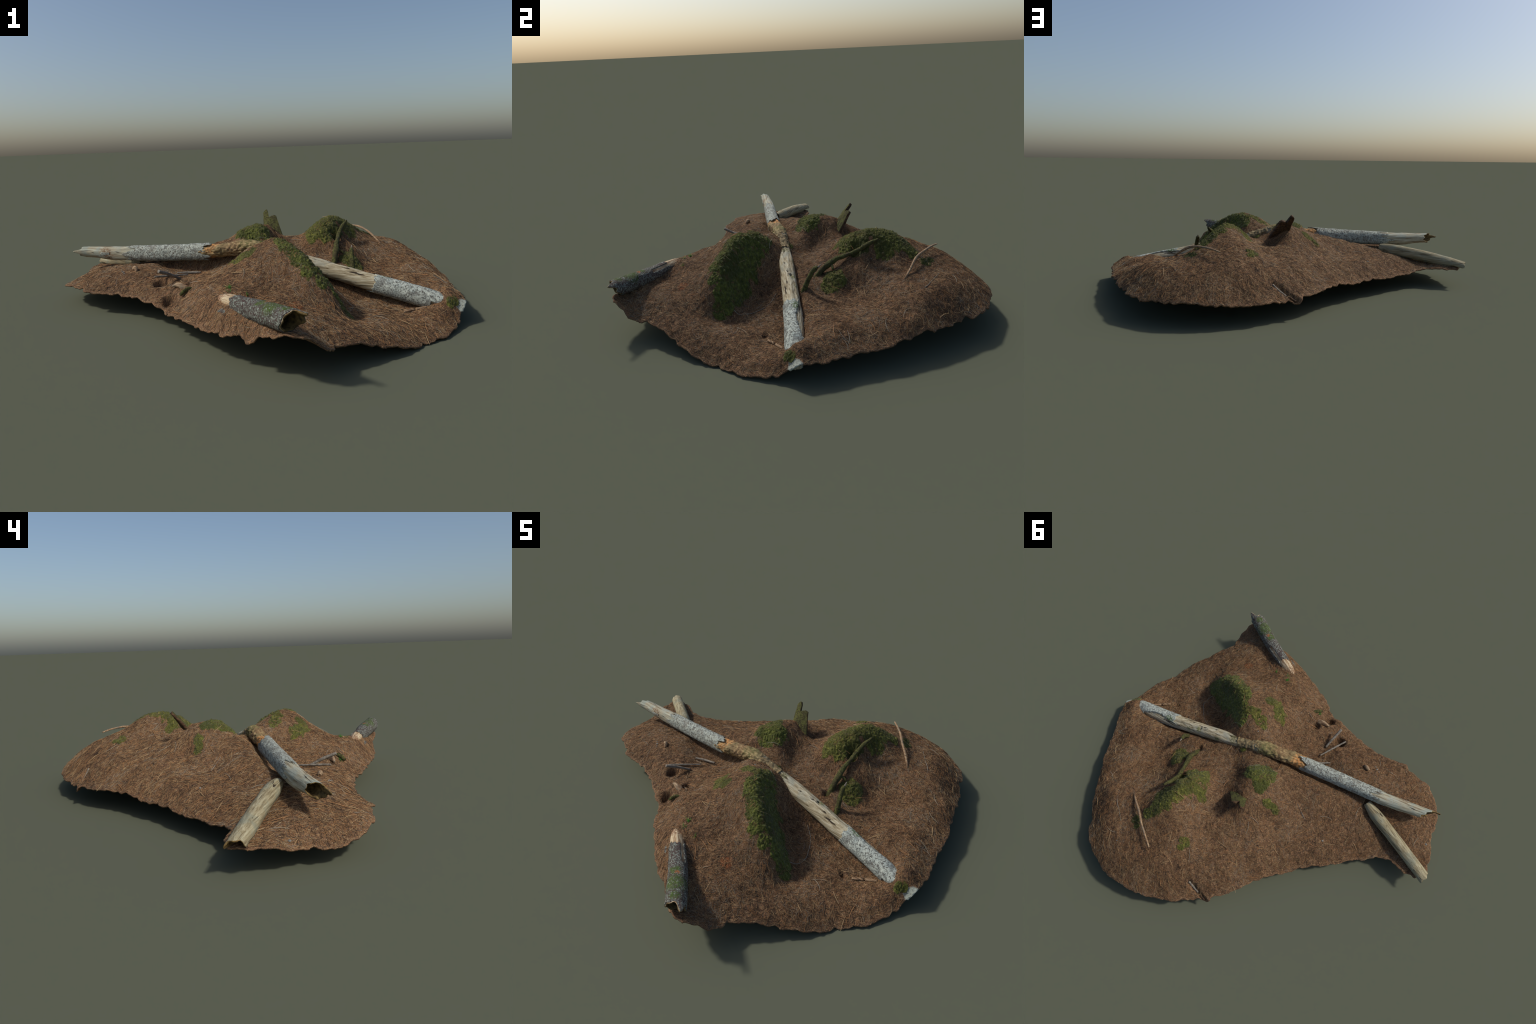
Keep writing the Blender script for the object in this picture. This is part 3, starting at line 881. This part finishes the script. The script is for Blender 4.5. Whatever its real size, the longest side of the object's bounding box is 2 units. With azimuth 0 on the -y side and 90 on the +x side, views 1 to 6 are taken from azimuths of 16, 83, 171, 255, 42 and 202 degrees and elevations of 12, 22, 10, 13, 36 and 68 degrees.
def build_shard():
    """a split slab of old trunk, leaning back, with two broken prongs"""
    BL = np.array((.026, .266, .310)); BR = np.array((.146, .244, .258))
    # broken top edge: tall prong, notch, lower shoulder
    edge = np.array([(.004, .350, .402), (.011, .360, .413), (.022, .362, .416), (.030, .352, .405), (.041, .326, .378), (.052, .335, .384), (.066, .341, .388), (.078, .340, .386), (.088, .322, .368)])
    eu = [0, .09, .20, .28, .42, .52, .72, .90, 1]
    nu, nv = 30, 34
    u = np.linspace(0, 1, nu)
    rim3 = np.stack([np.interp(u, eu, edge[:, k]) for k in range(3)], 1)
    N = np.cross(BR - BL, edge.mean(0) - (BL + BR) / 2); N /= np.linalg.norm(N)
    if N[1] > 0:
        N = -N
    A = np.zeros((nu, nv, 3)); Bk = np.zeros((nu, nv, 3))
    for i in range(nu):
        for j in range(nv):
            v = j / (nv - 1)
            p = (BL * (1 - u[i]) + BR * u[i]) * (1 - v) + rim3[i] * v
            bow = .014 * (1 - (2 * u[i] - 1) ** 2) * (1 - .7 * v)
            p = p + N * bow
            p = p + N * (.003 * mnoise.noise(Vector((u[i] * 9, v * 4, 1))) + .0015 * mnoise.noise(Vector((u[i] * 30, v * 9, 3))))
            th = .028 * (1 - .45 * v) * (.45 + .55 * math.sqrt(max(0, 1 - (2 * u[i] - 1) ** 2)))
            A[i, j] = p; Bk[i, j] = p - N * th
    V = np.vstack([A.reshape(-1, 3), Bk.reshape(-1, 3)]); o = nu * nv
    F = []; MI = []
    for i in range(nu - 1):
        for j in range(nv - 1):
            a, b, c, d = i * nv + j, (i + 1) * nv + j, (i + 1) * nv + j + 1, i * nv + j + 1
            F.append([a, b, c, d]); MI.append(0); F.append([d + o, c + o, b + o, a + o]); MI.append(1)
    for j in range(nv - 1):
        F.append([j, j + 1, j + 1 + o, j + o]); MI.append(1)
        e = (nu - 1) * nv
        F.append([e + j + 1, e + j, e + j + o, e + j + 1 + o]); MI.append(1)
    for i in range(nu - 1):
        a, b = i * nv + nv - 1, (i + 1) * nv + nv - 1
        F.append([a, b, b + o, a + o]); MI.append(1)
        a, b = i * nv, (i + 1) * nv
        F.append([b, a, a + o, b + o]); MI.append(1)
    ob = add_mesh("stump_shard", V, F, mats=[m_mossy_bark, m_shard_back], midx=MI)
    bm = bmesh.new(); bm.from_mesh(ob.data); bmesh.ops.recalc_face_normals(bm, faces=bm.faces); bm.to_mesh(ob.data); bm.free()


build_shard()

# --- twigs ------------------------------------------------------------------------
TWIGS = [
    ([(.401, .684, .287, .0032), (.440, .640, .294, .0045), (.478, .598, .296, .0055), (.545, .515, .282, .006), (.585, .478, .256, .0055), (.622, .438, .224, .005)], m_twig),
    ([(.742, -.207, .058, .005), (.785, -.186, .064, .0055)], m_twig),
    ([(.792, -.182, .064, .006), (.835, -.160, .068, .0045)], m_twig),
    ([(-.312, -.312, .224, .0075), (-.287, -.262, .200, .007), (-.258, -.205, .166, .006)], m_grey_twig),
    ([(-.356, -.267, .186, .004), (-.30, -.205, .178, .005), (-.244, -.143, .170, .0035)], m_grey_twig),
    ([(-.20, -.085, .168, .005), (-.26, -.10, .168, .006), (-.31, -.118, .170, .004)], m_grey_twig),
]
for pts, mt in TWIGS:
    tube("twig", pts, 24, 10, mt, rough=.0018, freq=120)


def on_ground(x, y, dz=0):
    return float(land([x], [y])[0]) + dz


def ground_twig(path, r, mat, lift=.002):
    pts = [(x, y, on_ground(x, y, lift), r * (1 if 0 < i < len(path) - 1 else .7)) for i, (x, y) in enumerate(path)]
    tube("twig", pts, 28, 8, mat, rough=.0008, freq=120)


ground_twig([(.50, -.335), (.528, -.307), (.539, -.270), (.520, -.219), (.486, -.160), (.438, -.122)], .0016, m_grey_twig)
ground_twig([(-.255, .222), (-.285, .245)], .0022, m_grey_twig)
ground_twig([(-.29, .25), (-.225, .19)], .0012, m_grey_twig)
ground_twig([(.62, .60), (.655, .555), (.70, .50), (.72, .44)], .0014, m_grey_twig)
ground_twig([(.30, -.637), (.322, -.612)], .0025, m_twig)
ground_twig([(.62, -.335), (.66, -.30), (.69, -.285)], .0018, m_twig)
ground_twig([(.172, .758), (.145, .772), (.115, .788)], .007, m_grey_twig, .006)
ground_twig([(.098, .797), (.075, .811)], .007, m_shard_back, .006)
ground_twig([(-.80, -.16), (-.73, -.235)], .0014, m_twig)
ground_twig([(.11, -.62), (.14, -.585)], .0016, m_twig)

# knot of dead wood beside the western edge
tube("dead_stub", [(-.150, -.350, .146, .012), (-.185, -.347, .168, .014), (-.215, -.340, .172, .011), (-.235, -.336, .164, .005)], 26, 16, m_twig, rough=.006, freq=70)
tube("dead_stub", [(-.11, -.385, .168, .006), (-.135, -.402, .174, .009), (-.165, -.425, .154, .008)], 20, 14, m_mossy_bark, rough=.006, freq=70)
tube("dead_stub", [(-.50, -.165, .180, .006), (-.516, -.150, .196, .010), (-.530, -.142, .190, .007)], 16, 12, m_twig, rough=.004)
tube("dead_stub", [(.085, -.645, .160, .010), (.115, -.665, .172, .013), (.15, -.70, .155, .010)], 18, 14, m_dark_bark, rough=.005)


def pebble(x, y, r, mat, flat=.6):
    bm = bmesh.new()
    bmesh.ops.create_icosphere(bm, subdivisions=2, radius=1)
    me = bpy.data.meshes.new("pebble")
    for v in bm.verts:
        k = 1 + .35 * mnoise.noise(v.co * 1.7 + Vector((x * 40, y * 40, 0)))
        v.co = Vector((v.co.x * r * k, v.co.y * r * .75 * k, v.co.z * r * flat * k))
    bm.to_mesh(me); bm.free()
    me.materials.append(mat)
    for p in me.polygons:
        p.use_smooth = True
    # bake the position so colours stay on one frame
    z = on_ground(x, y, .001)
    me.transform(__import__("mathutils").Matrix.Translation((x, y, z)))
    ob = bpy.data.objects.new("pebble", me)
    bpy.context.collection.objects.link(ob)
    ob.parent = ROOT


for (x, y, r) in [(-.571, -.166, .011), (-.585, -.155, .008), (-.56, -.18, .007), (-.413, .318, .010), (-.944, .131, .012), (.456, .335, .006), (.11, -.105, .008), (.60, .70, .006)]:
    pebble(x, y, r * .6, m_stone)


def grass(x, y, n, r):
    V = []; F = []
    for i in range(n):
        a = random.uniform(0, 6.28); d = random.uniform(0, r)
        bx, by = x + d * math.cos(a), y + d * math.sin(a)
        bz = on_ground(bx, by)
        L = random.uniform(.012, .026); w = .0012; la = random.uniform(0, 6.28); lean = random.uniform(.3, .9)
        tip = (bx + L * lean * math.cos(la), by + L * lean * math.sin(la), bz + L * (1 - lean * .5))
        px_, py_ = -math.sin(la) * w, math.cos(la) * w
        o = len(V)
        V += [(bx + px_, by + py_, bz), (bx - px_, by - py_, bz), (bx + .001 * math.cos(la), by + .001 * math.sin(la), bz + .001), tip]
        F += [[o, o + 1, o + 3], [o + 1, o + 2, o + 3], [o + 2, o, o + 3]]
    add_mesh("grass_tuft", V, F, m_grass)


for (x, y, n, r) in [(.086, -.517, 34, .012), (.17, -.555, 12, .006), (.10, -.55, 10, .012), (-.16, -.40, 16, .012)]:
    grass(x, y, n, r)

# ------------------------------------------------------------------ single straws that can be picked out
def build_straws(count=160):
    protos = []
    for k in range(5):
        L = .045 + .008 * k
        b = [.10, -.16, .05, .22, -.08][k]
        n = 6
        V = []; F = []
        for i in range(n):
            t = i / (n - 1) - .5
            c = (L * t, b * L * (1 - 4 * t * t) * .5, .0015 * (1 - 4 * t * t))
            r = .0010 * (1 - .6 * abs(t) * 2 * .8)
            for a in range(4):
                V.append((c[0], c[1] + r * math.cos(a * math.pi / 2), c[2] + r * math.sin(a * math.pi / 2)))
        for i in range(n - 1):
            for a in range(4):
                F.append([i * 4 + a, i * 4 + (a + 1) % 4, (i + 1) * 4 + (a + 1) % 4, (i + 1) * 4 + a])
        me = bpy.data.meshes.new("straw")
        me.from_pydata(V, [], F)
        me.materials.append(m_needles[[3, 2, 3, 5, 2][k]])
        protos.append(me)
    made = 0
    r = random.Random(5)
    while made < count:
        x, y = r.uniform(-.95, .95), r.uniform(-.85, .88)
        if not in_loop(np.array([x]), np.array([y]), RIM)[0]:
            continue
        e = .012
        h0, hx, hy = land.base([x, x + e, x], [y, y, y + e])
        nrm = Vector((-(hx - h0) / e, -(hy - h0) / e, 1)).normalized()
        ob = bpy.data.objects.new("straw", protos[r.randrange(5)])
        q = Vector((0, 0, 1)).rotation_difference(nrm)
        ob.rotation_mode = "QUATERNION"
        from mathutils import Quaternion
        ob.rotation_quaternion = q @ Quaternion((0, 0, 1), r.uniform(0, 6.28))
        ob.location = (x, y, on_ground(x, y, .004))
        bpy.context.collection.objects.link(ob)
        ob.parent = ROOT
        made += 1


build_straws()
